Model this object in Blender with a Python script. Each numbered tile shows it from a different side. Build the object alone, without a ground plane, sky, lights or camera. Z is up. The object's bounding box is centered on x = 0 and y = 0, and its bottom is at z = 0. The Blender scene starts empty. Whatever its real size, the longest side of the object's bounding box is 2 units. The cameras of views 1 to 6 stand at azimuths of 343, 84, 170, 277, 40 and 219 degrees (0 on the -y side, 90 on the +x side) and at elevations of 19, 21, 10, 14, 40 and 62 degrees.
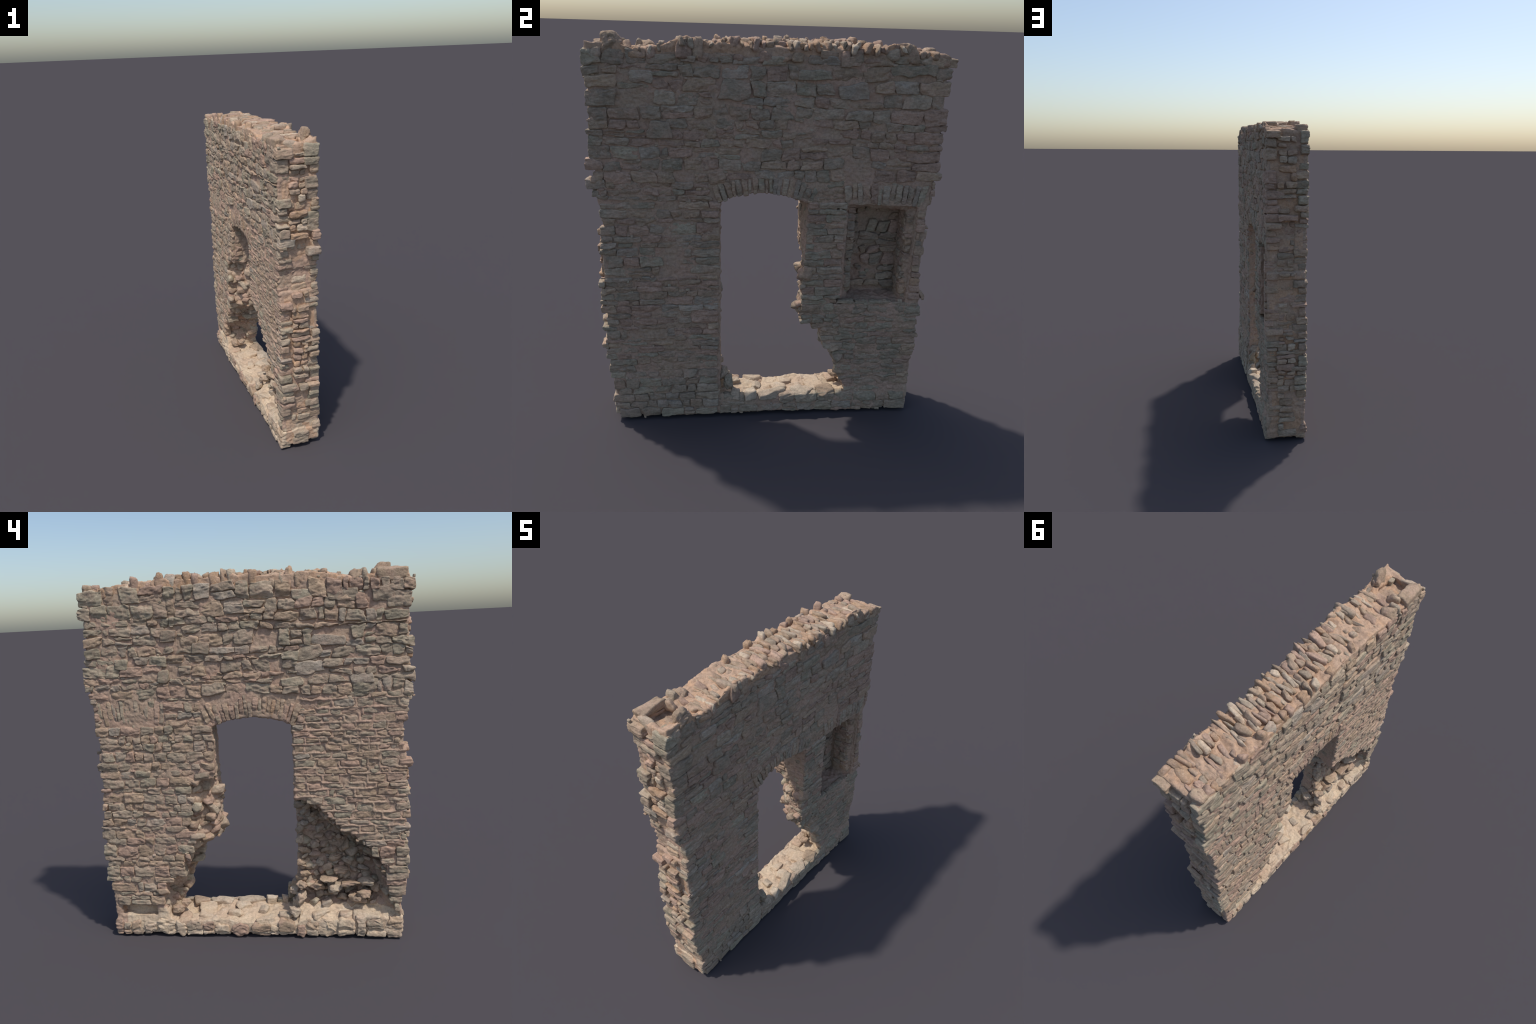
"""Ruined rubble-stone wall with an arched doorway, a niche and two broken-out jambs.
x = thickness (-x weather face, +x inner face), y = length, z = height."""
import bpy, bmesh, math, random
import numpy as np
from mathutils import Vector

rng = random.Random(20417)
nrg = np.random.default_rng(20417)

# --------------------------------------------------------------------------
# noise helpers (vectorised value noise)
# --------------------------------------------------------------------------
def _hash(ix, iy, iz):
    h = (ix * 374761393 + iy * 668265263 + iz * 2147483647) & 0xFFFFFFFF
    h = ((h ^ (h >> 13)) * 1274126177) & 0xFFFFFFFF
    h = ((h ^ (h >> 16)) * 2246822519) & 0xFFFFFFFF
    return ((h ^ (h >> 15)) & 0xFFFFFF) / float(0x7FFFFF) - 1.0

def noise3(p):
    i = np.floor(p).astype(np.int64)
    f = p - i
    f = f * f * f * (f * (f * 6 - 15) + 10)
    x, y, z = i[:, 0], i[:, 1], i[:, 2]
    fx, fy, fz = f[:, 0], f[:, 1], f[:, 2]
    def L(a, b, t): return a + (b - a) * t
    c00 = L(_hash(x, y, z), _hash(x + 1, y, z), fx)
    c10 = L(_hash(x, y + 1, z), _hash(x + 1, y + 1, z), fx)
    c01 = L(_hash(x, y, z + 1), _hash(x + 1, y, z + 1), fx)
    c11 = L(_hash(x, y + 1, z + 1), _hash(x + 1, y + 1, z + 1), fx)
    return L(L(c00, c10, fy), L(c01, c11, fy), fz)

def fbm(p, octaves=3, gain=0.5):
    t = np.zeros(len(p)); a = 1.0; s = 0.0
    for k in range(octaves):
        t += a * noise3(p * (2.03 ** k) + 17.3 * k)
        s += a; a *= gain
    return t / s

def wave(t, k, f=3.0):
    return float(noise3(np.array([[t * f, k * 7.31 + 0.37, 4.2]]))[0])

def interp(pts, t):
    return float(np.interp(t, [p[0] for p in pts], [p[1] for p in pts]))

# --------------------------------------------------------------------------
# materials
# --------------------------------------------------------------------------
class Nodes:
    def __init__(self, name):
        self.mat = bpy.data.materials.new(name)
        self.mat.use_nodes = True
        self.t = self.mat.node_tree
        self.b = self.t.nodes["Principled BSDF"]
    def n(self, kind, **kw):
        x = self.t.nodes.new(kind)
        for k, v in kw.items(): setattr(x, k, v)
        return x
    def link(self, a, b): self.t.links.new(a, b)
    def position(self):
        return self.n("ShaderNodeNewGeometry").outputs["Position"]
    def mapped(self, scale, offset=(0, 0, 0)):
        m = self.n("ShaderNodeMapping")
        m.inputs["Scale"].default_value = scale
        m.inputs["Location"].default_value = offset
        self.link(self.position(), m.inputs["Vector"])
        return m.outputs["Vector"]
    def noise(self, scale, detail=4, rough=0.6, stretch=(1, 1, 1), offset=(0, 0, 0), distortion=0.0):
        x = self.n("ShaderNodeTexNoise")
        x.inputs["Scale"].default_value = scale
        x.inputs["Detail"].default_value = detail
        x.inputs["Roughness"].default_value = rough
        x.inputs["Distortion"].default_value = distortion
        self.link(self.mapped(stretch, offset), x.inputs["Vector"])
        return x.outputs["Fac"]
    def ramp(self, fac, stops):
        r = self.n("ShaderNodeValToRGB")
        while len(r.color_ramp.elements) < len(stops): r.color_ramp.elements.new(0.5)
        for e, (p, c) in zip(r.color_ramp.elements, stops):
            e.position = p
            e.color = (*c, 1) if hasattr(c, "__len__") else (c, c, c, 1)
        self.link(fac, r.inputs["Fac"])
        return r.outputs["Color"]
    def mix(self, fac, a, b, mode="MIX"):
        m = self.n("ShaderNodeMix", data_type="RGBA", blend_type=mode)
        for sock, v in ((m.inputs["Factor"], fac), (m.inputs["A"], a), (m.inputs["B"], b)):
            if isinstance(v, (int, float)): sock.default_value = v
            elif isinstance(v, tuple): sock.default_value = (*v, 1)
            else: self.link(v, sock)
        return m.outputs["Result"]
    def finish(self, colour, bump_fac, strength, distance=0.004, rough=0.92):
        self.link(colour, self.b.inputs["Base Color"])
        self.b.inputs["Roughness"].default_value = rough
        self.b.inputs["Specular IOR Level"].default_value = 0.15
        bp = self.n("ShaderNodeBump")
        bp.inputs["Strength"].default_value = strength
        bp.inputs["Distance"].default_value = distance
        self.link(bump_fac, bp.inputs["Height"])
        self.link(bp.outputs["Normal"], self.b.inputs["Normal"])
        return self.mat

MORTAR_PINK = (0.520, 0.350, 0.258)
MORTAR_TAN = (0.470, 0.345, 0.248)

def stone_material(name, base, alt, smear=0.5, offset=0.0):
    k = Nodes(name)
    o = (offset, offset * 0.7, offset * 1.3)
    info = k.n("ShaderNodeObjectInfo").outputs["Random"]
    broad = k.noise(9, 3, 0.55, offset=o)
    col = k.mix(k.ramp(broad, [(0.36, 0.0), (0.64, 1.0)]), base, alt)
    # bedding bands and mottling inside the stone
    bed = k.noise(26, 4, 0.65, stretch=(1, 1, 2.4), offset=o, distortion=0.6)
    col = k.mix(1.0, col, k.ramp(bed, [(0.30, 0.74), (0.52, 1.0), (0.74, 1.18)]), "MULTIPLY")
    # each stone a little lighter or darker
    col = k.mix(1.0, col, k.ramp(info, [(0.0, 0.80), (1.0, 1.14)]), "MULTIPLY")
    # mortar and dust smeared over the stone
    sm = k.noise(15, 5, 0.7, offset=(3.1, o[1], 1.7))
    fac = k.ramp(sm, [(0.45, 0.0), (0.64, min(1.0, smear + 0.12))])
    col = k.mix(fac, col, MORTAR_PINK)
    # lichen-pale specks
    sp = k.noise(140, 2, 0.6, offset=o)
    col = k.mix(k.ramp(sp, [(0.60, 0.0), (0.74, 0.35)]), col, (0.58, 0.52, 0.44))
    col = k.mix(k.ramp(sp, [(0.24, 0.35), (0.36, 0.0)]), col, (0.22, 0.17, 0.13))
    # weathered mottling about a centimetre across
    mot = k.noise(68, 4, 0.7, stretch=(1, 1, 1.6), offset=o)
    col = k.mix(1.0, col, k.ramp(mot, [(0.28, 0.72), (0.50, 1.0), (0.72, 1.16)]), "MULTIPLY")
    return k.finish(col, k.noise(75, 7, 0.72, stretch=(1, 1, 1.7), offset=o), 0.9, 0.0075)

def mortar_material(name, a, b, c, patch=6.0):
    k = Nodes(name)
    col = k.mix(k.ramp(k.noise(patch, 4, 0.6), [(0.40, 0.0), (0.60, 1.0)]), a, b)
    col = k.mix(k.ramp(k.noise(17, 5, 0.7, offset=(5, 2, 8)), [(0.50, 0.0), (0.68, 0.7)]), col, c)
    grit = k.noise(75, 5, 0.75)
    col = k.mix(1.0, col, k.ramp(grit, [(0.30, 0.72), (0.5, 1.0), (0.72, 1.15)]), "MULTIPLY")
    return k.finish(col, k.noise(70, 7, 0.75), 0.9, 0.008)

STONE = {
    "grey":  stone_material("grey_limestone", (0.446, 0.352, 0.257), (0.381, 0.307, 0.225), 0.42, 0.0),
    "green": stone_material("green_grey_limestone", (0.423, 0.352, 0.252), (0.385, 0.329, 0.239), 0.36, 2.1),
    "blue":  stone_material("blue_grey_limestone", (0.418, 0.352, 0.279), (0.442, 0.355, 0.266), 0.32, 4.3),
    "buff":  stone_material("buff_limestone", (0.479, 0.348, 0.236), (0.432, 0.320, 0.225), 0.55, 6.7),
    "pink":  stone_material("pink_sandstone", (0.479, 0.320, 0.236), (0.423, 0.297, 0.221), 0.70, 8.9),
    "ochre": stone_material("ochre_sandstone", (0.508, 0.329, 0.203), (0.461, 0.316, 0.211), 0.60, 11.2),
    "pale":  stone_material("pale_limestone", (0.611, 0.485, 0.351), (0.545, 0.439, 0.324), 0.35, 13.5),
}
MORTAR = mortar_material("lime_mortar", MORTAR_PINK, MORTAR_TAN, (0.46, 0.335, 0.26))
DUST = mortar_material("sandy_mortar_dust", (0.65, 0.505, 0.355), (0.58, 0.43, 0.305), (0.66, 0.55, 0.42), 8.0)
EARTH = mortar_material("orange_earth_mortar", (0.57, 0.365, 0.235), (0.54, 0.375, 0.265), (0.60, 0.425, 0.310), 9.0)
for key, m in (("mortar", MORTAR), ("dust", DUST), ("earth", EARTH)): STONE[key] = m

def pick(weights):
    keys = list(weights); r = rng.random() * sum(weights.values())
    for q in keys:
        r -= weights[q]
        if r <= 0: return q
    return keys[-1]

# --------------------------------------------------------------------------
# stones
# --------------------------------------------------------------------------
PIECES = {}          # kind -> list of (size, verts, quads, material key)

def add_piece(kind, v, f, mat):
    ext = v.max(0) - v.min(0)
    e = sorted(ext)
    PIECES.setdefault(kind, []).append((e[1] * e[2], v, f, mat))

_grids = {}
def box_grid(nu, nv, nw):
    key = (nu, nv, nw)
    if key in _grids: return _grids[key]
    ids, pts, quads = {}, [], []
    def vid(i, j, k):
        if (i, j, k) not in ids:
            ids[(i, j, k)] = len(pts)
            pts.append((2 * i / nu - 1, 2 * j / nv - 1, 2 * k / nw - 1))
        return ids[(i, j, k)]
    for i in range(nu):
        for j in range(nv):
            quads.append((vid(i, j, nw), vid(i + 1, j, nw), vid(i + 1, j + 1, nw), vid(i, j + 1, nw)))
            quads.append((vid(i, j, 0), vid(i, j + 1, 0), vid(i + 1, j + 1, 0), vid(i + 1, j, 0)))
    for i in range(nu):
        for k in range(nw):
            quads.append((vid(i, 0, k), vid(i + 1, 0, k), vid(i + 1, 0, k + 1), vid(i, 0, k + 1)))
            quads.append((vid(i, nv, k), vid(i, nv, k + 1), vid(i + 1, nv, k + 1), vid(i + 1, nv, k)))
    for j in range(nv):
        for k in range(nw):
            quads.append((vid(0, j, k), vid(0, j, k + 1), vid(0, j + 1, k + 1), vid(0, j + 1, k)))
            quads.append((vid(nu, j, k), vid(nu, j + 1, k), vid(nu, j + 1, k + 1), vid(nu, j, k + 1)))
    _grids[key] = (np.array(pts), np.array(quads))
    return _grids[key]

class Frame:
    """Face of the wall: a along, b up, w outwards from the face plane."""
    def __init__(self, origin, a, b, n):
        self.o, self.a, self.b, self.n = (np.array(q, float) for q in (origin, a, b, n))
        self.flip = np.dot(np.cross(self.a, self.b), self.n) < 0
    def __call__(self, A, B, W):
        return self.o + A[:, None] * self.a + B[:, None] * self.b + W[:, None] * self.n

FACE = 0.112          # mortar face, half thickness
OUT = Frame((-FACE - 0.004, 0, 0), (0, 1, 0), (0, 0, 1), (-1, 0, 0))     # weather face
INN = Frame((FACE + 0.0015, 0, 0), (0, 1, 0), (0, 0, 1), (1, 0, 0))       # inner face
END_S = Frame((0, -0.820, 0), (1, 0, 0), (0, 0, 1), (0, -1, 0))
END_N = Frame((0, 0.824, 0), (1, 0, 0), (0, 0, 1), (0, 1, 0))
JAMB_L = Frame((0, 0.198, 0), (1, 0, 0), (0, 0, 1), (0, -1, 0))
JAMB_R = Frame((0, -0.236, 0), (1, 0, 0), (0, 0, 1), (0, 1, 0))

STEP = 0.0045

def stone(kind, fr, cell, front, depth, mat, round_=0.0055, rough=0.0042, facets=4, cut=0.12,
          warp=0.005, squash=0.035, step=STEP):
    """Dressed or rough stone filling a four-cornered cell (bl, br, tr, tl) of a face."""
    c = np.array(cell, float)
    A = 0.25 * (np.linalg.norm(c[1] - c[0]) + np.linalg.norm(c[2] - c[3]))
    B = 0.25 * (np.linalg.norm(c[3] - c[0]) + np.linalg.norm(c[2] - c[1]))
    if A < 0.004 or B < 0.004: return
    C = 0.5 * (front + depth)
    nu = max(4, min(30, round(2 * A / step))); nv = max(4, min(24, round(2 * B / step)))
    nw = max(3, min(9, round(2 * C / (step * 2))))
    g, q = box_grid(nu, nv, nw)
    H = np.array([A, B, C])
    p = g * H
    r = min(round_, 0.55 * A, 0.55 * B, 0.6 * C)
    core = np.clip(p, -(H - r), H - r)
    d = p - core
    ln = np.linalg.norm(d, axis=1, keepdims=True)
    nrm = d / np.maximum(ln, 1e-9)
    p = core + nrm * r
    # chiselled facets on the exposed side
    for _ in range(facets):
        t = np.array([nrg.normal(0, 0.12), nrg.normal(0, 0.20), 1.0]); t /= np.linalg.norm(t)
        lim = t[2] * C + (abs(t[0]) * A + abs(t[1]) * B) * nrg.uniform(0.05, 0.7) - cut * nrg.uniform(0, 0.012)
        over = p @ t - lim
        p = p - np.outer(np.maximum(over, 0), t)
    s = nrg.uniform(0, 90, 3)
    amt = fbm(p * np.array([30, 62, 40]) + s, 3, 0.6) * rough * 1.5
    amt -= (1 - np.abs(noise3(p * np.array([22, 60, 30]) + s * 1.7))) ** 3 * rough * 0.8 - rough * 0.25
    p = p + nrm * amt[:, None]
    u, v = p[:, 0] / A, p[:, 1] / B
    u, v = u * (1 - squash * v * v), v * (1 - squash * u * u)
    U, V = (u + 1) / 2, (v + 1) / 2
    ab = ((1 - U) * (1 - V))[:, None] * c[0] + (U * (1 - V))[:, None] * c[1] \
        + (U * V)[:, None] * c[2] + ((1 - U) * V)[:, None] * c[3]
    q3 = np.column_stack([ab * 24, np.full(len(ab), s[0])])
    ab = ab + warp * np.column_stack([noise3(q3), noise3(q3 + 31.7)])
    w = p[:, 2] + C - depth
    verts = fr(ab[:, 0], ab[:, 1], w)
    verts[:, 2] = np.maximum(verts[:, 2], 0.001)
    add_piece(kind, verts, q[:, ::-1] if fr.flip else q, mat)

_ico = {}
def ico(level):
    if level not in _ico:
        bm = bmesh.new()
        bmesh.ops.create_icosphere(bm, subdivisions=level, radius=1)
        bm.verts.ensure_lookup_table()
        _ico[level] = (np.array([v.co[:] for v in bm.verts]),
                       np.array([[v.index for v in f.verts] for f in bm.faces]))
        bm.free()
    return _ico[level]

def rot(rx, ry, rz):
    cx, sx, cy, sy, cz, sz = math.cos(rx), math.sin(rx), math.cos(ry), math.sin(ry), math.cos(rz), math.sin(rz)
    X = np.array([[1, 0, 0], [0, cx, -sx], [0, sx, cx]])
    Y = np.array([[cy, 0, sy], [0, 1, 0], [-sy, 0, cy]])
    Z = np.array([[cz, -sz, 0], [sz, cz, 0], [0, 0, 1]])
    return Z @ Y @ X

def rock(kind, centre, size, mat, turn=(0, 0, 0), planes=6, rough=0.06, level=3, angular=0.78):
    """Loose angular rock: a sphere cut by random planes."""
    v, f = ico(level)
    n = nrg.normal(size=(planes, 3)); n /= np.linalg.norm(n, axis=1, keepdims=True)
    n = np.vstack([n, np.eye(3), -np.eye(3)])
    dd = np.concatenate([nrg.uniform(0.52, 0.92, planes), angular * nrg.uniform(0.9, 1.12, 6)])
    dots = np.maximum(v @ n.T, 1e-3)
    r = np.minimum((dd / dots).min(1), 1.25)
    p = v * r[:, None]
    s = nrg.uniform(0, 90, 3)
    p = p * (1 + rough * fbm(p * 2.6 + s, 3, 0.6))[:, None]
    p = (p * np.array(size)) @ rot(*turn).T + np.array(centre)
    p[:, 2] = np.maximum(p[:, 2], 0.001)
    add_piece(kind, p, f, mat)

# --------------------------------------------------------------------------
# outlines of the broken edges, read along z (or y for the top)
# --------------------------------------------------------------------------
# weather face: inner edge of the two piers (door and break-outs)
OUT_LEFT = [(0.13, 0.47), (0.19, 0.52), (0.24, 0.55), (0.32, 0.49), (0.36, 0.43), (0.42, 0.385), (0.51, 0.345),
            (0.60, 0.285), (0.66, 0.345), (0.78, 0.30), (0.84, 0.335), (0.925, 0.30), (0.945, 0.185), (1.22, 0.180)]
OUT_RIGHT = [(0.13, -0.78), (0.24, -0.735), (0.31, -0.725), (0.38, -0.707), (0.47, -0.700), (0.515, -0.650),
             (0.57, -0.600), (0.635, -0.490), (0.71, -0.400), (0.80, -0.320), (0.815, -0.240), (1.22, -0.230)]
# inner face
INN_LEFT = [(0.12, 0.46), (0.165, 0.447), (0.27, 0.394), (0.38, 0.368), (0.41, 0.318), (0.53, 0.290), (0.56, 0.188), (0.92, 0.190), (0.98, 0.196), (1.24, 0.196)]
INN_RIGHT = [(0.12, -0.245), (0.30, -0.245), (1.24, -0.233)]
# top of the mortar core, read along y
TOP_OUT = [(-0.80, 1.925), (-0.60, 1.925), (-0.48, 1.922), (-0.40, 1.945), (-0.2, 1.952), (0.2, 1.956), (0.45, 1.952), (0.62, 1.938), (0.71, 1.925), (0.80, 1.922)]
TOP_MID = [(-0.80, 1.920), (-0.70, 1.908), (-0.60, 1.915), (-0.38, 1.940), (-0.20, 1.958), (0.35, 1.962), (0.46, 1.946), (0.70, 1.922), (0.80, 1.922)]
TOP_INN = [(-0.80, 1.948), (-0.72, 1.958), (-0.69, 1.980), (-0.635, 1.915), (-0.56, 1.925), (-0.49, 1.940), (-0.44, 1.968), (-0.385, 1.978), (-0.29, 1.960),
           (-0.15, 1.946), (0.0, 1.942), (0.42, 1.942), (0.50, 1.948), (0.565, 1.974), (0.645, 1.972), (0.68, 1.928), (0.80, 1.922)]
DOOR_MID, DOOR_HALF = -0.026, 0.208
def arch_z(y, spring=1.212, rise=0.046):
    t = (y - DOOR_MID) / DOOR_HALF
    return spring + rise * (1 - t * t)

def end_edge(z):
    """How far the ragged end stones reach: hollows recur twice up the height."""
    return interp([(0, 0.805), (0.06, 0.812), (0.12, 0.798), (0.30, 0.800), (0.35, 0.830), (0.45, 0.832), (0.62, 0.826),
                   (0.84, 0.830), (0.92, 0.812), (0.98, 0.824), (1.05, 0.800), (1.22, 0.797), (1.28, 0.826), (1.40, 0.832),
                   (1.60, 0.826), (1.76, 0.820), (1.88, 0.832), (2.0, 0.822)], z)

# --------------------------------------------------------------------------
# mortar core: lofted slab with lofted cutters, remeshed and roughened
# --------------------------------------------------------------------------
def loft(name, rings):
    """rings: list of (x, [(y, z)...]) with equal point counts."""
    bm = bmesh.new()
    rows = [[bm.verts.new((x, y, z)) for y, z in poly] for x, poly in rings]
    n = len(rows[0])
    for r0, r1 in zip(rows, rows[1:]):
        for i in range(n):
            bm.faces.new((r0[i], r0[(i + 1) % n], r1[(i + 1) % n], r1[i]))
    bm.faces.new(rows[0][::-1]); bm.faces.new(rows[-1])
    bmesh.ops.recalc_face_normals(bm, faces=bm.faces)
    bmesh.ops.triangulate(bm, faces=bm.faces)
    me = bpy.data.meshes.new(name); bm.to_mesh(me); bm.free()
    ob = bpy.data.objects.new(name, me)
    bpy.context.scene.collection.objects.link(ob)
    return ob

def slab_ring(top):
    ys = np.linspace(0.813, -0.816, 41)
    return [(-0.800, 0.040), (-0.6, 0.026), (-0.4, 0.018), (0.0, 0.024), (0.4, 0.018), (0.813, 0.024)] + [(y, interp(top, y)) for y in ys]

def between(a, b, t): return [(p[0] + (q[0] - p[0]) * t, p[1] + (q[1] - p[1]) * t) for p, q in zip(a, b)]

CORE = 0.1122
core = loft("mortar_core", [(-CORE, slab_ring(TOP_OUT)), (-0.055, between(slab_ring(TOP_OUT), slab_ring(TOP_MID), 0.8)), (0.055, between(slab_ring(TOP_INN), slab_ring(TOP_MID), 0.8)),
                            (CORE - 0.006, slab_ring(TOP_INN))])
cutters = []
# doorway: straight jambs, flat segmental arch, uneven threshold
arch = [(y, arch_z(y)) for y in np.linspace(DOOR_MID + DOOR_HALF, DOOR_MID - DOOR_HALF, 13)]
door_out = [(-0.236, 0.085), (-0.10, 0.085), (0.06, 0.090), (0.188, 0.100)] + [(0.188, 1.205)] + arch + [(-0.236, 1.205)]
door_inn = [(-0.236, 0.135), (-0.10, 0.112), (0.06, 0.125), (0.198, 0.130)] + [(0.198, 1.225)] + [(y, z + 0.018) for y, z in arch] + [(-0.236, 1.225)]
cutters.append(loft("cut", [(-0.2, between(door_out, door_inn, -0.25)), (-0.115, door_out), (0.115, door_inn), (0.2, door_inn)]))
# broken left jamb
zs = [0.10, 0.165, 0.24, 0.32, 0.38, 0.44, 0.53, 0.58, 0.66, 0.78, 0.86, 0.93]
brk_out = [(0.10, 0.93), (0.10, 0.10)] + [(interp(OUT_LEFT, z) + 0.018, z) for z in zs]
brk_inn = [(0.10, 0.92), (0.10, 0.13)] + [(interp(INN_LEFT, z) + 0.010, z) for z in zs[:-1]] + [(0.203, 0.93)]
depth_share = lambda z: float(np.interp(z, [0.45, 0.62], [0.22, 1.08]))      # how far the break has closed at mid thickness
brk_mid = [(a[0] + (b[0] - a[0]) * depth_share(a[1]), a[1]) for a, b in zip(brk_out, brk_inn)]
cutters.append(loft("cut", [(-0.2, brk_out), (-0.095, brk_out), (0.005, brk_mid), (0.085, brk_inn), (0.2, brk_inn)]))
# break-out of the right pier: the outer leaf is gone
zs = [0.13, 0.20, 0.31, 0.40, 0.47, 0.515, 0.57, 0.635, 0.71, 0.80]
cav = [(-0.20, 0.81), (-0.20, 0.10)] + [(interp(OUT_RIGHT, z) - 0.014, z) for z in zs]
mid = lambda s, dz: [(-0.47 + (y + 0.47) * s if y < -0.21 else y, max(0.12, z + dz * (z - 0.45))) for y, z in cav]
cav_in = [(-0.20, 0.78), (-0.20, 0.20), (-0.48, 0.19), (-0.62, 0.22), (-0.665, 0.33), (-0.67, 0.42), (-0.65, 0.46), (-0.60, 0.52),
          (-0.54, 0.58), (-0.46, 0.64), (-0.37, 0.71), (-0.30, 0.78)]
cutters.append(loft("cut", [(-0.2, cav), (-0.10, cav), (-0.03, between(cav, cav_in, 0.55)), (0.032, cav_in)]))
# niche with its groove, notches and sloping floor
nic = [(0.405, 0.675), (0.748, 0.675), (0.750, 1.208), (0.400, 1.215)]
nib = [(0.448, 0.680), (0.722, 0.680), (0.712, 1.180), (0.448, 1.180)]
nis = [(0.402, 0.678), (0.724, 0.678), (0.716, 1.185), (0.402, 1.195)]
cutters.append(loft("cut", [(-0.050, nib), (0.042, nib), (0.070, nis), (0.086, nic), (0.2, nic)]))
def box(x0, x1, y0, y1, z0, z1):
    return loft("cut", [(x0, [(y0, z0), (y1, z0), (y1, z1), (y0, z1)]), (x1, [(y0, z0), (y1, z0), (y1, z1), (y0, z1)])])
cutters += [box(0.075, 0.2, 0.345, 0.42, 1.170, 1.216), box(0.080, 0.2, 0.348, 0.42, 0.668, 0.712)]
# slot in the foot of the left pier, weather side
cutters.append(box(-0.2, -0.062, 0.57, 0.775, 0.128, 0.186))
# hollows in the ends
for sgn in (-1, 1):
    for z0, z1 in ((1.08, 1.40), (0.14, 0.40))[: 2 if sgn < 0 else 1]:
        y0, y1 = sorted((sgn * 0.802, sgn * 0.9))
        cutters.append(box(-0.045, 0.048, y0, y1, z0, z1))
    for z0, z1 in ((1.08, 1.22), (0.13, 0.29))[: 2 if sgn < 0 else 1]:
        y0, y1 = sorted((sgn * 0.794, sgn * 0.9))
        cutters.append(box(-0.2, 0.2, y0, y1, z0, z1))
cutters.append(box(-0.2, 0.2, 0.800, 0.9, 0.72, 1.04))
# hollow in the top behind the corner block
cutters.append(box(-0.062, 0.055, -0.790, -0.655, 1.885, 2.1))

for c in cutters:
    m = core.modifiers.new("cut", "BOOLEAN"); m.operation = "DIFFERENCE"; m.object = c; m.solver = "EXACT"
m = core.modifiers.new("remesh", "REMESH"); m.mode = "VOXEL"; m.voxel_size = 0.0052
dg = bpy.context.evaluated_depsgraph_get()
me = bpy.data.meshes.new_from_object(core.evaluated_get(dg))
for c in cutters:
    cm = c.data; bpy.data.objects.remove(c); bpy.data.meshes.remove(cm)
core.modifiers.clear()
old = core.data; core.data = me; bpy.data.meshes.remove(old); me.name = "mortar_core"

# --------------------------------------------------------------------------
# coursed masonry
# --------------------------------------------------------------------------
# large flat slabs that stand out of the rubble: (frame, along, up, width, height, lean, material)
SLABS = [(OUT, -0.427, 1.629, 0.172, 0.050, 0.05, "blue"), (OUT, -0.325, 1.569, 0.143, 0.068, -0.14, "grey"), (OUT, -0.332, 1.498, 0.152, 0.064, -0.10, "blue"),
         (OUT, -0.239, 1.436, 0.111, 0.044, -0.12, "green"), (OUT, -0.596, 1.428, 0.117, 0.054, -0.10, "blue"), (OUT, 0.421, 1.481, 0.064, 0.068, 0.0, "green"),
         (OUT, 0.373, 1.679, 0.085, 0.056, 0.1, "grey"), (OUT, 0.217, 1.616, 0.093, 0.060, 0.05, "grey"), (OUT, 0.636, 1.549, 0.070, 0.055, 0.1, "green"),
         (OUT, -0.50, 1.845, 0.150, 0.062, 0.0, "grey"), (OUT, -0.69, 1.835, 0.110, 0.066, 0.0, "grey"), (OUT, -0.30, 1.850, 0.105, 0.058, 0.05, "green"),
         (INN, -0.164, 1.754, 0.136, 0.092, -0.08, "grey"), (INN, 0.383, 1.752, 0.147, 0.072, 0.06, "blue"), (INN, 0.652, 1.853, 0.220, 0.050, 0.04, "green"),
         (INN, 0.199, 1.828, 0.165, 0.044, 0.0, "green"), (INN, -0.511, 1.571, 0.105, 0.076, 0.0, "grey"), (INN, -0.578, 1.811, 0.101, 0.050, -0.05, "blue")]
for fr, cy, cz, w, h, lean, mt in SLABS:
    def corner(u, v):
        return cy + u * w / 2 - v * lean * h + rng.uniform(-0.1, 0.1) * h, cz + v * h / 2 + u * lean * w / 2 + rng.uniform(-0.12, 0.12) * h
    stone("facing_stone", fr, [corner(-1, -1), corner(1, -1), corner(1, 1), corner(-1, 1)], 0.011, 0.04, mt, rough=0.0022, facets=2, warp=0.008, squash=0.07)
def under_slab(fr, y, z):
    return any(f is fr and abs(y - cy) < w / 2 + 0.006 and abs(z - cz) < h / 2 + 0.006 for f, cy, cz, w, h, _, _ in SLABS)

RIBS = []            # joints whose pointing stands proud: (start, end, height)

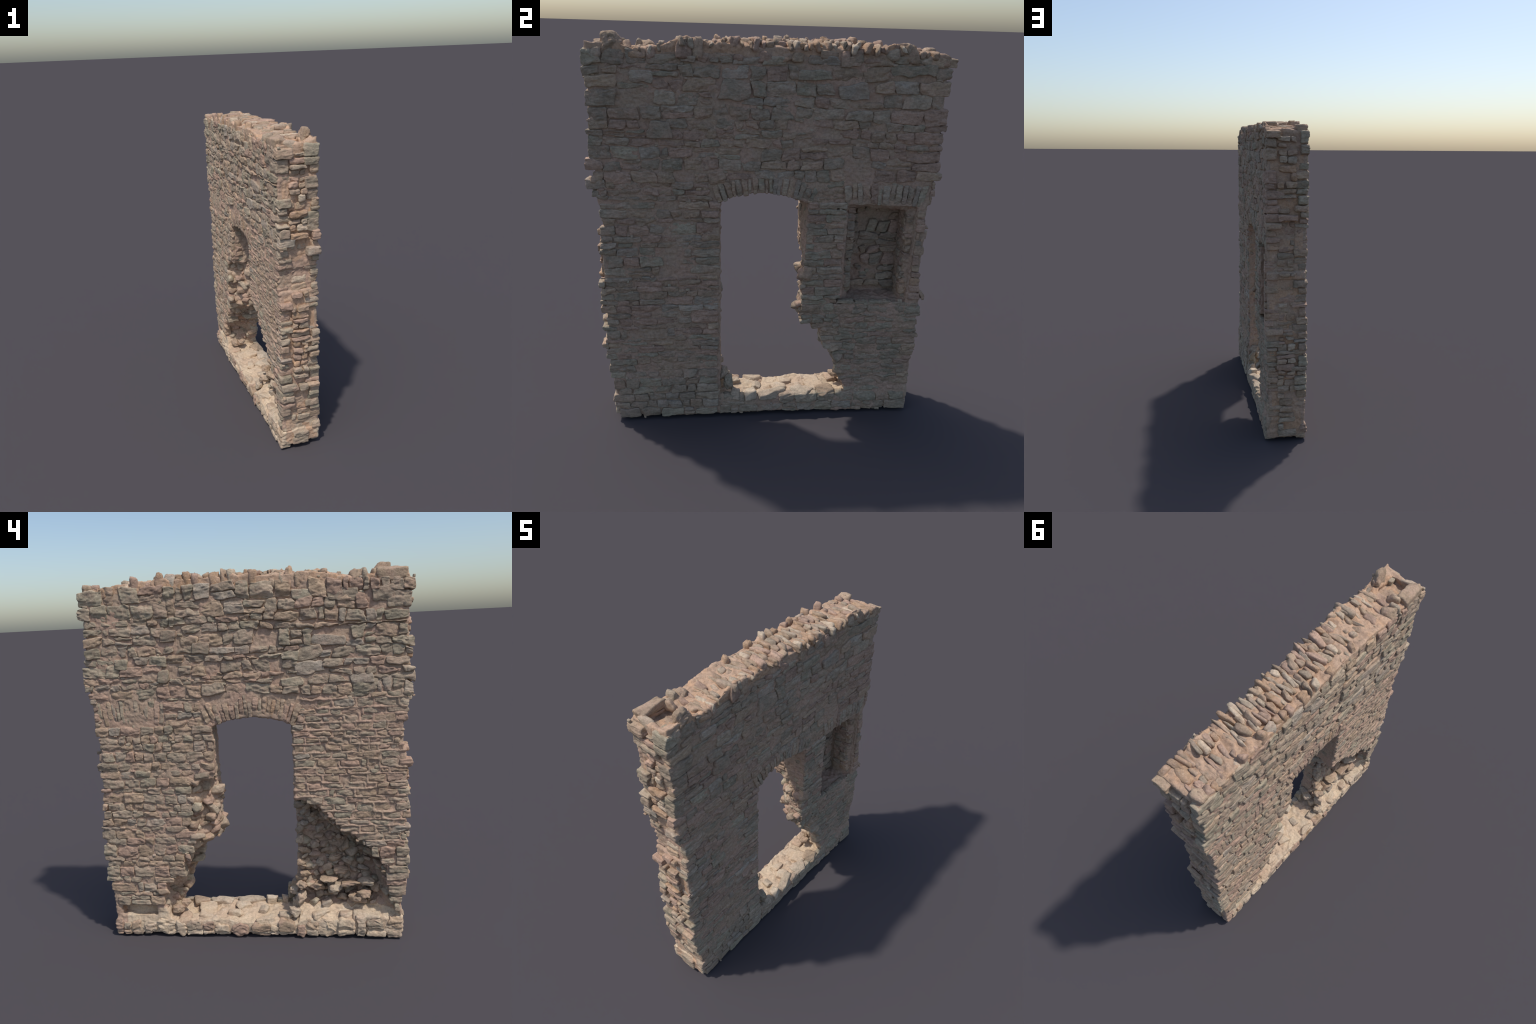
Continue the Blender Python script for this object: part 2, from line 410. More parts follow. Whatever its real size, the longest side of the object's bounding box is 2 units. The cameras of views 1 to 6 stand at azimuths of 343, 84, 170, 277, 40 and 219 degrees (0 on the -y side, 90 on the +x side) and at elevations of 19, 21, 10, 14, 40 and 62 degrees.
def lay(kind, fr, z0, z1, spans, hgt, wid, gap, front, mats, depth=0.035, wob=0.010, split=0.12, skip=0.02,
        tilt=0.004, seed=1.0, edge_kind=None, edge_depth=0.062, pointing=0.0, proud=None, chips=0.45, **kw):
    """Lay courses of stones from z0 to z1 inside spans(z) -> [(ya, yb, ragged_a, ragged_b)]."""
    hs = []
    while sum(hs) < (z1 - z0): hs.append(rng.uniform(*hgt))
    s = (z1 - z0) / sum(hs)
    z = z0
    for k, h in enumerate(hs):
        h *= s
        lo, hi = seed + k, seed + k + 1
        for ya, yb, ra, rb in spans(z + h * 0.5):
            cuts = [ya]
            while yb - cuts[-1] > wid[1] * 1.05:
                w = rng.uniform(*wid)
                if rng.random() < 0.2: w *= 0.6
                if yb - cuts[-1] - w < wid[0] * 0.7: break
                cuts.append(cuts[-1] + w)
            cuts.append(yb)
            for i, (a, b) in enumerate(zip(cuts, cuts[1:])):
                if b - a < 0.012: continue
                ragged = (i == 0 and ra) or (i == len(cuts) - 2 and rb)
                if not ragged and rng.random() < skip: continue
                def zl(y, line):
                    return wob * wave(y, line)
                sk = [rng.uniform(-tilt, tilt) * 1.5 for _ in range(4)]
                bot0, bot1 = z + zl(a, lo), z + zl(b, lo)
                top0, top1 = z + h + zl(a, hi), z + h + zl(b, hi)
                tiers = [(0.0, 1.0)]
                if not ragged and h > 0.05 and rng.random() < split:
                    f = rng.uniform(0.38, 0.62); tiers = [(0.0, f), (f, 1.0)]
                for t0, t1 in tiers:
                    g = gap * 0.32 * rng.uniform(0.6, 1.5)
                    ja = sk[0] if i > 0 else 0; jb = sk[1] if i < len(cuts) - 2 else 0
                    shrink = rng.uniform(-0.03, 0.05) * h
                    q0, q1 = bot0 + (top0 - bot0) * t0, bot1 + (top1 - bot1) * t0
                    p0, p1 = bot0 + (top0 - bot0) * t1, bot1 + (top1 - bot1) * t1
                    cell = [(a + g + ja, q0 + g + sk[2]), (b - g + jb, q1 + g), (b - g - jb * 0.6, p1 - g - shrink), (a + g - ja, p0 - g - shrink + sk[3])]
                    if not ragged and under_slab(fr, 0.5 * (a + b), 0.5 * (q0 + p1)): continue
                    fo = rng.uniform(*front) + (proud(0.5 * (a + b), z) if proud else 0.0)
                    if ragged:
                        stone(edge_kind or kind, fr, cell, fo + 0.002, edge_depth * rng.uniform(0.6, 1.5), pick(mats), **kw)
                    else:
                        stone(kind, fr, cell, fo, depth, pick(mats), **kw)
                if pointing:
                    if rng.random() < 0.85: RIBS.append(((a, bot0), (b, bot1), pointing * rng.uniform(0.7, 1.15)))
                    if i > 0 and rng.random() < 0.85: RIBS.append(((a, bot0), (a, top0), pointing * rng.uniform(0.6, 1.1)))
                if rng.random() < chips:
                    cy, cz = rng.uniform(a, b), (top0 if rng.random() < 0.7 else bot0)
                    r_, t_ = rng.uniform(0.006, 0.015), rng.uniform(0.004, 0.009)
                    stone("gallet", fr, [(cy - r_, cz - t_), (cy + r_, cz - t_ * rng.uniform(0.5, 1.2)), (cy + r_ * 0.9, cz + t_), (cy - r_, cz + t_ * rng.uniform(0.5, 1.1))],
                          rng.uniform(front[0], 0.5 * (front[0] + front[1])), 0.015, pick(mats), round_=0.003, rough=0.002)
        z += h

def ragged_end(z, sgn, seed):
    shift = -0.014 if (sgn > 0 and 0.66 < z < 1.06) else (-0.006 if z < 1.0 else 0.0)
    if sgn < 0: shift -= 0.006 + (0.014 if z < 0.12 else 0.0)
    shift += rng.uniform(-0.016, 0.010)
    return sgn * (end_edge(z) + 0.012 + shift + 0.016 * wave(z * 4.0, seed, 6.0) + rng.uniform(-0.006, 0.010))

GREYS = dict(grey=4, green=3, blue=1.2, buff=2.2, pink=1.0)
MIXED = dict(grey=3, green=2, buff=2.5, pink=1.5, blue=0.8)
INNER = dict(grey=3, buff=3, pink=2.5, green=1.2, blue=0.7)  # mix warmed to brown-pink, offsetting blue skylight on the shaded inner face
WARM = dict(buff=3, pink=2, ochre=1.2, grey=2)
ENDS = dict(buff=3, grey=2, pink=1.5, ochre=0.8, pale=1.5)

# ---- weather face -----------------------------------------------------------
def out_low(z):
    return [(interp(OUT_LEFT, z) + (rng.uniform(-0.022, 0.018) if z < 0.93 else rng.uniform(-0.004, 0.004)), ragged_end(z, 1, 3.3), True, True),
            (ragged_end(z, -1, 8.1), interp(OUT_RIGHT, z) + (rng.uniform(-0.018, 0.028) if z < 0.8 else rng.uniform(-0.004, 0.004)), True, True)]
lay("facing_stone", OUT, 0.195, 0.60, lambda z: out_low(z)[:1], (0.032, 0.062), (0.050, 0.125), 0.006, (0.003, 0.011), MIXED,
    edge_kind="quoin", seed=11, wob=0.012)
lay("facing_stone", OUT, 0.60, 1.22, lambda z: out_low(z)[:1], (0.032, 0.060), (0.045, 0.120), 0.006, (0.002, 0.009), MIXED,
    edge_kind="quoin", seed=41, wob=0.010)
lay("facing_stone", OUT, 0.17, 0.58, lambda z: out_low(z)[1:], (0.036, 0.055), (0.06, 0.12), 0.008, (0.003, 0.016), MIXED,
    edge_kind="quoin", seed=71, wob=0.012)
lay("facing_stone", OUT, 0.58, 1.22, lambda z: out_low(z)[1:], (0.038, 0.048), (0.055, 0.125), 0.012, (0.002, 0.008), MIXED,
    edge_kind="quoin", seed=91, wob=0.008, pointing=0.011)
# band beside and between the arches
def out_band(z):
    lean = (z - 1.22) * 0.25
    return [(0.785, ragged_end(z, 1, 3.3), False, True), (0.215 + lean, 0.435, False, False),
            (ragged_end(z, -1, 8.1), -0.255 - lean, True, False)]
lay("facing_stone", OUT, 1.22, 1.375, lambda z: out_band(z)[:2], (0.036, 0.052), (0.045, 0.10), 0.008, (0.001, 0.008), MIXED, edge_kind="quoin", seed=131)
lay("facing_stone", OUT, 1.22, 1.375, lambda z: out_band(z)[2:], (0.038, 0.048), (0.055, 0.12), 0.012, (0.002, 0.008), MIXED, edge_kind="quoin",
    seed=151, wob=0.006, pointing=0.011)
# rubble field above
def out_high(lo, hi):
    def f(z):
        a = ragged_end(z, -1, 8.1) if lo is None else lo
        b = ragged_end(z, 1, 3.3) if hi is None else hi
        return [(a, b, lo is None, hi is None)]
    return f
def open_joints(y, z):
    """Stones stand prouder in the middle of the upper field and towards the head."""
    return 0.007 * max(0.0, 1 - abs(y + 0.25) / 0.5) + 0.004 * max(0.0, (z - 1.6) / 0.3)
lay("facing_stone", OUT, 1.372, 1.918, out_high(None, None), (0.034, 0.076), (0.045, 0.130), 0.006, (0.002, 0.009), GREYS | dict(buff=2.5, pink=1.3), edge_kind="quoin",
    seed=171, wob=0.026, split=0.16, skip=0.02, tilt=0.007, rough=0.0046, proud=open_joints)

# ---- arches -------------------------------------------------------------------
def voussoirs(fr, y0, y1, foot, height, count, fan, front, mats, depth=0.09, drop=0.006, gap=0.003):
    edges = [0.0]
    for i in range(count): edges.append(edges[-1] + rng.uniform(0.75, 1.3))
    edges = [e / edges[-1] for e in edges]
    for t0, t1 in zip(edges, edges[1:]):
        def foot_pt(t):
            y = y0 + (y1 - y0) * t
            return y, foot(y)
        def head_pt(t, h):
            y, z = foot_pt(t); a = fan * (t - 0.5) * 2
            sg = 1 if y1 > y0 else -1
            return y + sg * math.sin(a) * h, z + math.cos(a) * h
        h = height * rng.uniform(0.88, 1.1)
        dz = -drop * rng.uniform(0.2, 1.5)
        a, b = foot_pt(t0), foot_pt(t1)
        c, d = head_pt(t1, h), head_pt(t0, h)
        g = gap / 2 / abs(y1 - y0)
        cell = [(a[0] + gap / 2, a[1] + dz), (b[0] - gap / 2, b[1] + dz), (c[0] - gap / 2, c[1]), (d[0] + gap / 2, d[1])]
        stone("voussoir", fr, cell, rng.uniform(*front), depth, pick(mats), round_=0.004, rough=0.0036, facets=4, warp=0.004, squash=0.02)
voussoirs(OUT, -0.245, 0.20, lambda y: arch_z(y, 1.214), 0.108, 20, 0.42, (0.003, 0.010), WARM | dict(grey=4))
voussoirs(INN, -0.245, 0.215, lambda y: arch_z(y, 1.236, 0.040), 0.088, 19, 0.40, (-0.001, 0.005), MIXED, depth=0.10)
voussoirs(OUT, 0.44, 0.785, lambda y: 1.232 + 0.012 * math.cos((y - 0.61) * 8), 0.135, 14, 0.16, (-0.001, 0.004), MIXED, depth=0.03)
voussoirs(INN, 0.39, 0.775, lambda y: 1.214 + 0.008 * math.cos((y - 0.58) * 8), 0.105, 13, 0.22, (0.000, 0.006), MIXED, depth=0.09)

# ---- inner face ------------------------------------------------------------------
def inn_spans(which):
    def f(z):
        r = []
        if which == "left": return [(ragged_end(z, -1, 5.7), interp(INN_RIGHT, z), True, True)]
        if which == "jamb": return [(interp(INN_LEFT, z), 0.392 + 0.010 * wave(z, 9, 12), True, True)]
        if which == "pilaster": return [(0.752, ragged_end(z, 1, 2.2) - 0.012, True, True)]
        if which == "apron": return [(interp(INN_LEFT, z), ragged_end(z, 1, 2.2) - 0.004, True, True)]
    return f
FLUSH = (-0.0015, 0.005)
lay("facing_stone", INN, 0.020, 0.30, inn_spans("left"), (0.040, 0.056), (0.06, 0.13), 0.006, (0.003, 0.011), dict(green=2, blue=1.5, grey=3, buff=1), edge_kind="quoin", seed=301, wob=0.010)
lay("facing_stone", INN, 0.30, 0.85, inn_spans("left"), (0.028, 0.042), (0.06, 0.15), 0.005, FLUSH, INNER, edge_kind="quoin", seed=331, wob=0.012, skip=0.08)
lay("facing_stone", INN, 0.85, 1.235, inn_spans("left"), (0.034, 0.055), (0.055, 0.15), 0.006, FLUSH, INNER, edge_kind="quoin", seed=361, wob=0.014, skip=0.10)
lay("facing_stone", INN, 0.70, 1.225, inn_spans("jamb"), (0.028, 0.055), (0.05, 0.14), 0.005, (0.001, 0.007), MIXED | dict(pink=3), edge_kind="quoin", seed=391)
lay("facing_stone", INN, 0.70, 1.19, inn_spans("pilaster"), (0.034, 0.055), (0.03, 0.08), 0.006, (0.004, 0.010), WARM, edge_kind="quoin", seed=421)
lay("facing_stone", INN, 0.13, 0.69, inn_spans("apron"), (0.026, 0.042), (0.06, 0.14), 0.004, (-0.004, 0.002), dict(green=2.5, grey=3, buff=2.5, pink=0.8), edge_kind="quoin", seed=451, wob=0.014, skip=0.06)
lay("facing_stone", INN, 0.020, 0.13, lambda z: [(-0.24, ragged_end(z, 1, 2.2), False, True)], (0.045, 0.06), (0.06, 0.14), 0.006, (0.000, 0.007), dict(green=3, grey=3, blue=2, buff=1),
    edge_kind="quoin", seed=481)
def inn_band(z):
    lean = (z - 1.23) * 0.3
    return [(ragged_end(z, -1, 5.7), -0.265 - lean, True, False), (0.24 + lean, 0.375 - lean * 0.3, False, False), (0.80, ragged_end(z, 1, 2.2), False, True)]
lay("facing_stone", INN, 1.235, 1.335, inn_band, (0.032, 0.048), (0.05, 0.12), 0.005, FLUSH, INNER, edge_kind="quoin", seed=501, wob=0.010, skip=0.05)
lay("facing_stone", INN, 1.335, 1.62, lambda z: [(ragged_end(z, -1, 5.7), ragged_end(z, 1, 2.2), True, True)], (0.036, 0.062), (0.055, 0.135), 0.006,
    (-0.001, 0.007), INNER, edge_kind="quoin", seed=531, wob=0.020, split=0.2, skip=0.07, tilt=0.006)
lay("facing_stone", INN, 1.62, 1.915, lambda z: [(ragged_end(z, -1, 5.7), ragged_end(z, 1, 2.2), True, True)], (0.050, 0.078), (0.065, 0.16), 0.007,
    (0.000, 0.009), INNER, edge_kind="quoin", seed=561, wob=0.018, split=0.15, skip=0.05, tilt=0.006)

# ---- ends ----------------------------------------------------------------------------
for fr, sd in ((END_S, 601), (END_N, 651)):
    def spans(z):
        return [(-0.052 + 0.012 * wave(z, sd, 9), 0.052 + 0.012 * wave(z, sd + 3, 9), False, False)]
    def hollow(z):
        return (1.08 < z < 1.40) or (0.14 < z < 0.40 and sd < 650) or (0.70 < z < 1.06 and sd > 650)
    z = 0.03
    while z < 1.88:
        h = rng.uniform(0.022, 0.052)
        a, b, _, _ = spans(z)[0]
        lie = -0.020 if hollow(z + h / 2) else rng.uniform(0.002, 0.022)
        if fr is END_S and z < 0.14: lie -= 0.016
        cut_at = [a, b] if rng.random() < 0.45 else [a, a + (b - a) * rng.uniform(0.3, 0.7), b]
        for c0, c1 in zip(cut_at, cut_at[1:]):
            if rng.random() < 0.10: continue
            g = 0.003; t = [rng.uniform(-0.005, 0.005) for _ in range(4)]
            stone("end_stone", fr, [(c0 + g, z + g + t[0]), (c1 - g, z + g + t[1]), (c1 - g, z + h - g + t[2]), (c0 + g, z + h - g + t[3])],
                  lie + rng.uniform(-0.003, 0.008), 0.045, pick(ENDS), round_=0.009, rough=0.004)
        z += h

# ---- door jamb reveals ------------------------------------------------------------------
lay("jamb_stone", JAMB_L, 0.94, 1.205, lambda z: [(-0.10, 0.06, False, False)], (0.036, 0.05), (0.05, 0.1), 0.005, (0.000, 0.006), MIXED, seed=701)
lay("jamb_stone", JAMB_L, 0.57, 0.94, lambda z: [(0.00 + 0.03 * wave(z, 3, 9), 0.07, False, False)], (0.03, 0.05), (0.04, 0.08), 0.005, (0.000, 0.010), WARM, seed=721)
lay("jamb_stone", JAMB_R, 0.81, 1.205, lambda z: [(-0.07, 0.07, False, False)], (0.036, 0.05), (0.05, 0.1), 0.005, (0.000, 0.005), MIXED, seed=741)
lay("jamb_stone", JAMB_R, 0.28, 0.81, lambda z: [(0.03, 0.075, False, False)], (0.036, 0.06), (0.04, 0.07), 0.005, (0.000, 0.006), MIXED, seed=761)

# ---- niche: back wall and right reveal ---------------------------------------------------
NICHE = Frame((-0.052, 0, 0), (0, 1, 0), (0, 0, 1), (1, 0, 0))
lay("niche_stone", NICHE, 0.70, 1.175, lambda z: [(0.445, 0.722, False, False)], (0.030, 0.062), (0.04, 0.11), 0.008, (0.008, 0.032), MIXED, seed=801, skip=0.06, wob=0.014, tilt=0.008)
REVEAL = Frame((0, 0.714, 0), (1, 0, 0), (0, 0, 1), (0, -1, 0))
lay("niche_stone", REVEAL, 0.74, 1.19, lambda z: [(-0.02, 0.068, False, False)], (0.035, 0.06), (0.04, 0.06), 0.006, (0.000, 0.012), WARM, seed=821)
REVEAL2 = Frame((0, 0.446, 0), (1, 0, 0), (0, 0, 1), (0, 1, 0))
lay("niche_stone", REVEAL2, 0.74, 1.19, lambda z: [(-0.01, 0.068, False, False)], (0.035, 0.06), (0.04, 0.06), 0.006, (0.000, 0.010), MIXED, seed=841)

# ragged posts of the inner frame
POST = Frame((0.074, 0, 0), (0, 1, 0), (0, 0, 1), (1, 0, 0))
lay("niche_stone", POST, 0.70, 1.19, lambda z: [(0.716 - rng.uniform(0, 0.012), 0.752, False, False)], (0.028, 0.06), (0.05, 0.08), 0.006, (0.000, 0.020), WARM, seed=861)
POST_DEEP = Frame((0.045, 0, 0), (0, 1, 0), (0, 0, 1), (1, 0, 0))
lay("niche_stone", POST_DEEP, 0.72, 1.17, lambda z: [(0.395, 0.446 + rng.uniform(0, 0.012), False, False)], (0.028, 0.06), (0.06, 0.09), 0.006, (0.002, 0.022), MIXED, seed=881)

# ---- foot of the weather face: sill course ------------------------------------------------
SILL_TOP = [(-0.82, 0.140), (-0.55, 0.148), (-0.42, 0.128), (-0.25, 0.105), (0.0, 0.085), (0.25, 0.095), (0.45, 0.120), (0.60, 0.105), (0.80, 0.120)]
y = -0.800
SILLS = dict(pale=3, buff=2.5, dust=2, grey=1.0, pink=1.0)
while y < 0.80:
    w = min(rng.uniform(0.045, 0.125), 0.832 - y)
    top = interp(SILL_TOP, y + w / 2) * rng.uniform(0.78, 0.98)
    mid_z = top * rng.uniform(0.36, 0.52) if rng.random() < 0.75 else 0.006
    if mid_z > 0.01:
        s2 = y
        stone("sill_stone", OUT, [(y + 0.003, rng.uniform(0.004, 0.022)), (y + w - 0.003, rng.uniform(0.004, 0.022)), (y + w - 0.003, mid_z - 0.003), (y + 0.003, mid_z - 0.003)],
              rng.uniform(-0.004, 0.012), 0.06, pick(SILLS), round_=0.012, rough=0.005)
    stone("sill_stone", OUT, [(y + 0.002, mid_z + 0.002), (y + w - 0.002, mid_z + 0.002), (y + w - 0.004, top), (y + 0.004, top * rng.uniform(0.94, 1.04))],
          rng.uniform(0.006, 0.020), rng.uniform(0.03, 0.08), pick(SILLS), round_=0.020, rough=0.008, cut=0.5, warp=0.012)
    y += w
# flat slabs set in the threshold
for (cx, cy, sx, sy, mt) in ((0.085, 0.05, 0.035, 0.085, "pale"), (0.08, 0.22, 0.040, 0.075, "pale"), (0.08, 0.35, 0.040, 0.055, "buff"),
                             (0.09, -0.07, 0.030, 0.040, "pale"), (0.0, -0.03, 0.035, 0.03, "pale"), (-0.03, 0.13, 0.03, 0.05, "dust"),
                             (-0.05, 0.30, 0.04, 0.05, "dust"), (0.02, 0.30, 0.05, 0.06, "dust"), (-0.06, -0.16, 0.03, 0.05, "pale"),
                             (0.03, 0.10, 0.04, 0.05, "dust"), (-0.085, -0.05, 0.03, 0.06, "dust"), (-0.08, 0.42, 0.045, 0.05, "buff"),
                             (-0.06, -0.36, 0.05, 0.06, "dust"), (-0.075, -0.62, 0.05, 0.10, "pale"), (-0.07, -0.50, 0.045, 0.04, "pale")):
    base = 0.105 + 0.02 * cx / 0.1 + (0.03 if cy < -0.3 else 0)
    rock("sill_stone", (cx, cy, base), (sx * 1.15, sy * 1.1, 0.028), mt, (rng.uniform(-0.12, 0.12), rng.uniform(-0.15, 0.05), rng.uniform(-0.4, 0.4)), rough=0.10, level=4)

# ---- wall head: stones on edge across the wall, upstanding blocks along both arrises -------
HEADS = dict(buff=4, pink=2.5, ochre=2.0, grey=1.6, pale=1.4, blue=0.3)
def head_z(x, y):
    t = min(1.0, abs(x) / FACE) ** 2
    return interp(TOP_MID, y) * (1 - t) + interp(TOP_OUT if x < 0 else TOP_INN, y) * t
y = -0.60
while y < 0.78:
    w = rng.uniform(0.013, 0.034)
    x = -0.085 + rng.uniform(0, 0.03)
    while x < 0.075:
        ln = rng.uniform(0.045, 0.12)
        trough = (-0.60 < y < -0.27 or y > 0.44) and -0.06 < x + ln / 2 < 0.06
        if rng.random() < (0.45 if trough else 0.88):
            cx = min(x + ln / 2, 0.08)
            up = rng.uniform(-0.002, 0.005) if trough else rng.uniform(0.001, 0.013)
            rock("head_stone", (cx, y + w / 2 + rng.uniform(-0.006, 0.006), head_z(cx, y) - 0.012 + up), (ln * 0.62, w * 0.74, rng.uniform(0.020, 0.034)), pick(HEADS),
                 (rng.uniform(-0.25, 0.25), rng.uniform(-0.07, 0.07), rng.uniform(-0.22, 0.22)), rough=0.14)
        x += ln * rng.uniform(0.85, 1.1)
    y += w
def crest(fr_x, top, y0, y1, wid, deep, lean, skip, mats):
    """Irregular upstanding blocks along one arris; top gives their crown height."""
    y = y0
    while y < y1:
        w = rng.uniform(*wid)
        zt = -0.002 + interp(top, y + w / 2) + (rng.uniform(0.006, 0.018) if rng.random() < 0.35 else rng.uniform(-0.032, 0.004))
        zb = 1.875
        if rng.random() > skip:
            zt = min(zt, 1.998); d = rng.uniform(*deep)
            x = fr_x - math.copysign(d, fr_x)
            kind = "coping_stone"
            rock(kind, (x, y + w / 2, (zt + zb) / 2), (d, w * 0.58, (zt - zb) / 2 * 1.08), pick(mats),
                 (rng.uniform(-0.12, 0.12), rng.uniform(-0.15, 0.15) + lean, rng.uniform(-0.3, 0.3)), rough=0.14, planes=6)
        y += w * 0.95
CREST_OUT = [(-0.64, 1.945), (-0.56, 1.968), (-0.49, 1.930), (-0.44, 1.972), (-0.40, 1.962), (-0.25, 1.982), (0.0, 1.985), (0.2, 1.990), (0.45, 1.990),
             (0.60, 1.972), (0.66, 1.966), (0.71, 1.935), (0.77, 1.960), (0.82, 1.930)]
CREST_INN = [(-0.83, 1.960), (-0.74, 1.965), (-0.695, 2.0), (-0.635, 1.925), (-0.56, 1.935), (-0.50, 1.945), (-0.46, 1.975), (-0.385, 1.990), (-0.30, 1.968),
             (-0.20, 1.945), (0.0, 1.935), (0.30, 1.934), (0.44, 1.938), (0.52, 1.955), (0.57, 1.988), (0.645, 1.984), (0.68, 1.940), (0.82, 1.930)]
crest(-0.124, CREST_OUT, -0.63, 0.775, (0.030, 0.070), (0.022, 0.042), 0.0, 0.10, HEADS)
crest(0.123, CREST_INN, -0.80, 0.775, (0.04, 0.10), (0.014, 0.026), 0.0, 0.25, HEADS | dict(grey=4))
# corner block, its rim and neighbours
rock("coping_stone", (-0.086, -0.735, 1.925), (0.040, 0.092, 0.050), "buff", (0, 0, 0.03), rough=0.12, level=4)
rock("coping_stone", (-0.045, -0.655, 1.920), (0.045, 0.022, 0.045), "buff", (0.1, 0, 0.3), rough=0.12)
rock("coping_stone", (-0.03, -0.800, 1.912), (0.055, 0.022, 0.035), "pale", (0, 0.1, 0.05), rough=0.12)
rock("coping_stone", (-0.080, -0.575, 1.925), (0.050, 0.050, 0.040), "buff", (0.2, 0, 0.4), rough=0.12)
rock("coping_stone", (0.086, -0.700, 1.945), (0.034, 0.060, 0.054), "buff", (0, 0.2, 0.2), rough=0.30, planes=9, level=4)
rock("coping_stone", (0.050, -0.585, 1.915), (0.050, 0.045, 0.022), "buff", (0, 0, 0.6), rough=0.08)
rock("coping_stone", (0.040, 0.745, 1.912), (0.060, 0.050, 0.030), "ochre", (0, 0, 0.2), rough=0.08)
rock("coping_stone", (-0.080, 0.770, 1.925), (0.045, 0.050, 0.036), "buff", (0, 0, 0.2), rough=0.08)

# ---- rubble filling exposed by the break-outs ---------------------------------------------
RUB = dict(grey=3, buff=3, green=2, pink=1.5, blue=0.6)
def scatter_rubble(count, where, size, mats=RUB, flat=(0.35, 0.75)):
    for _ in range(count):
        x, y, z, s = where()
        s *= rng.uniform(*size)
        rock("rubble_stone", (x, y, z), (s, s * rng.uniform(0.6, 1.2), s * rng.uniform(*flat)), pick(mats),
             (rng.uniform(-0.9, 0.9), rng.uniform(-0.6, 0.6), rng.uniform(0, 6.3)), rough=0.10, planes=6)
def in_cavity():
    while True:
        z = rng.uniform(0.17, 0.78); yy = rng.uniform(-0.72, -0.245)
        if yy < interp(OUT_RIGHT, z) + 0.01: continue
        t = min(1.0, max(0.0, (z - 0.10) / 0.12))
        edge = min(1.0, (yy - interp(OUT_RIGHT, z)) / 0.08)
        x = -0.095 + 0.122 * t * (0.35 + 0.65 * edge)
        return x + rng.uniform(-0.016, 0.008), yy, z, 1.0
scatter_rubble(230, in_cavity, (0.012, 0.042))
def cavity_edge():
    z = rng.uniform(0.16, 0.78)
    return rng.uniform(-0.10, -0.02), interp(OUT_RIGHT, z) + rng.uniform(-0.016, 0.012), z, 1.0
scatter_rubble(60, cavity_edge, (0.014, 0.034))
def in_left_break():
    while True:
        z = rng.uniform(0.15, 0.92); t = rng.uniform(0.08, 0.95)
        yo, yi = interp(OUT_LEFT, z) + 0.012, interp(INN_LEFT, z) + 0.008
        x = -0.12 + 0.24 * t
        tt = float(np.interp(x, [-0.095, 0.005, 0.085], [0.0, min(1.0, depth_share(z)), 1.0]))
        return x, yo + (yi - yo) * tt + (rng.uniform(-0.003, 0.012) if z > 0.56 else rng.uniform(0.010, 0.024)), z, 1.0
scatter_rubble(110, in_left_break, (0.018, 0.048), dict(buff=4, pale=1.5, grey=2, pink=2), flat=(0.4, 0.8))
# heap at the foot of the right jamb and projecting blocks
for c, s, mt in (((0.03, -0.212, 0.210), (0.030, 0.032, 0.028), "pale"), ((0.00, -0.232, 0.150), (0.045, 0.042, 0.036), "pale"),
                 ((0.085, -0.190, 0.185), (0.030, 0.030, 0.050), "green"), ((0.075, -0.220, 0.250), (0.040, 0.030, 0.036), "grey"),
                 ((0.090, -0.150, 0.130), (0.028, 0.032, 0.035), "pale"), ((0.00, -0.270, 0.335), (0.030, 0.036, 0.018), "buff"),
                 ((0.010, -0.262, 0.480), (0.028, 0.032, 0.020), "buff"), ((0.00, -0.300, 0.265), (0.036, 0.040, 0.020), "pale"),
                 ((-0.06, -0.60, 0.240), (0.040, 0.045, 0.030), "buff"), ((-0.05, -0.55, 0.21), (0.035, 0.05, 0.028), "buff"),
                 ((-0.03, -0.52, 0.295), (0.055, 0.07, 0.013), "buff"), ((-0.03, -0.61, 0.305), (0.050, 0.055, 0.015), "pale"), ((-0.02, -0.66, 0.27), (0.04, 0.035, 0.022), "buff"),
                 ((-0.02, -0.41, 0.31), (0.055, 0.06, 0.016), "buff"), ((0.0, -0.47, 0.365), (0.035, 0.05, 0.024), "buff"), ((-0.02, -0.35, 0.27), (0.05, 0.05, 0.028), "buff"),
                 ((-0.03, -0.44, 0.26), (0.05, 0.05, 0.030), "grey"), ((-0.04, -0.25, 0.205), (0.045, 0.040, 0.038), "pale"), ((-0.035, -0.255, 0.285), (0.035, 0.036, 0.022), "buff"),
                 ((0.005, -0.250, 0.400), (0.030, 0.026, 0.028), "buff"), ((0.0, -0.252, 0.54), (0.03, 0.028, 0.03), "grey"), ((0.09, -0.190, 0.205), (0.026, 0.030, 0.042), "green"), ((-0.075, -0.215, 0.135), (0.035, 0.040, 0.030), "pale"),
                 ((-0.06, 0.46, 0.150), (0.04, 0.045, 0.028), "buff"), ((-0.02, 0.42, 0.160), (0.035, 0.035, 0.024), "buff")):
    rock("rubble_stone", c, s, mt, (rng.uniform(-0.2, 0.2), rng.uniform(-0.2, 0.2), rng.uniform(-0.5, 0.5)), rough=0.24, planes=8, level=4)
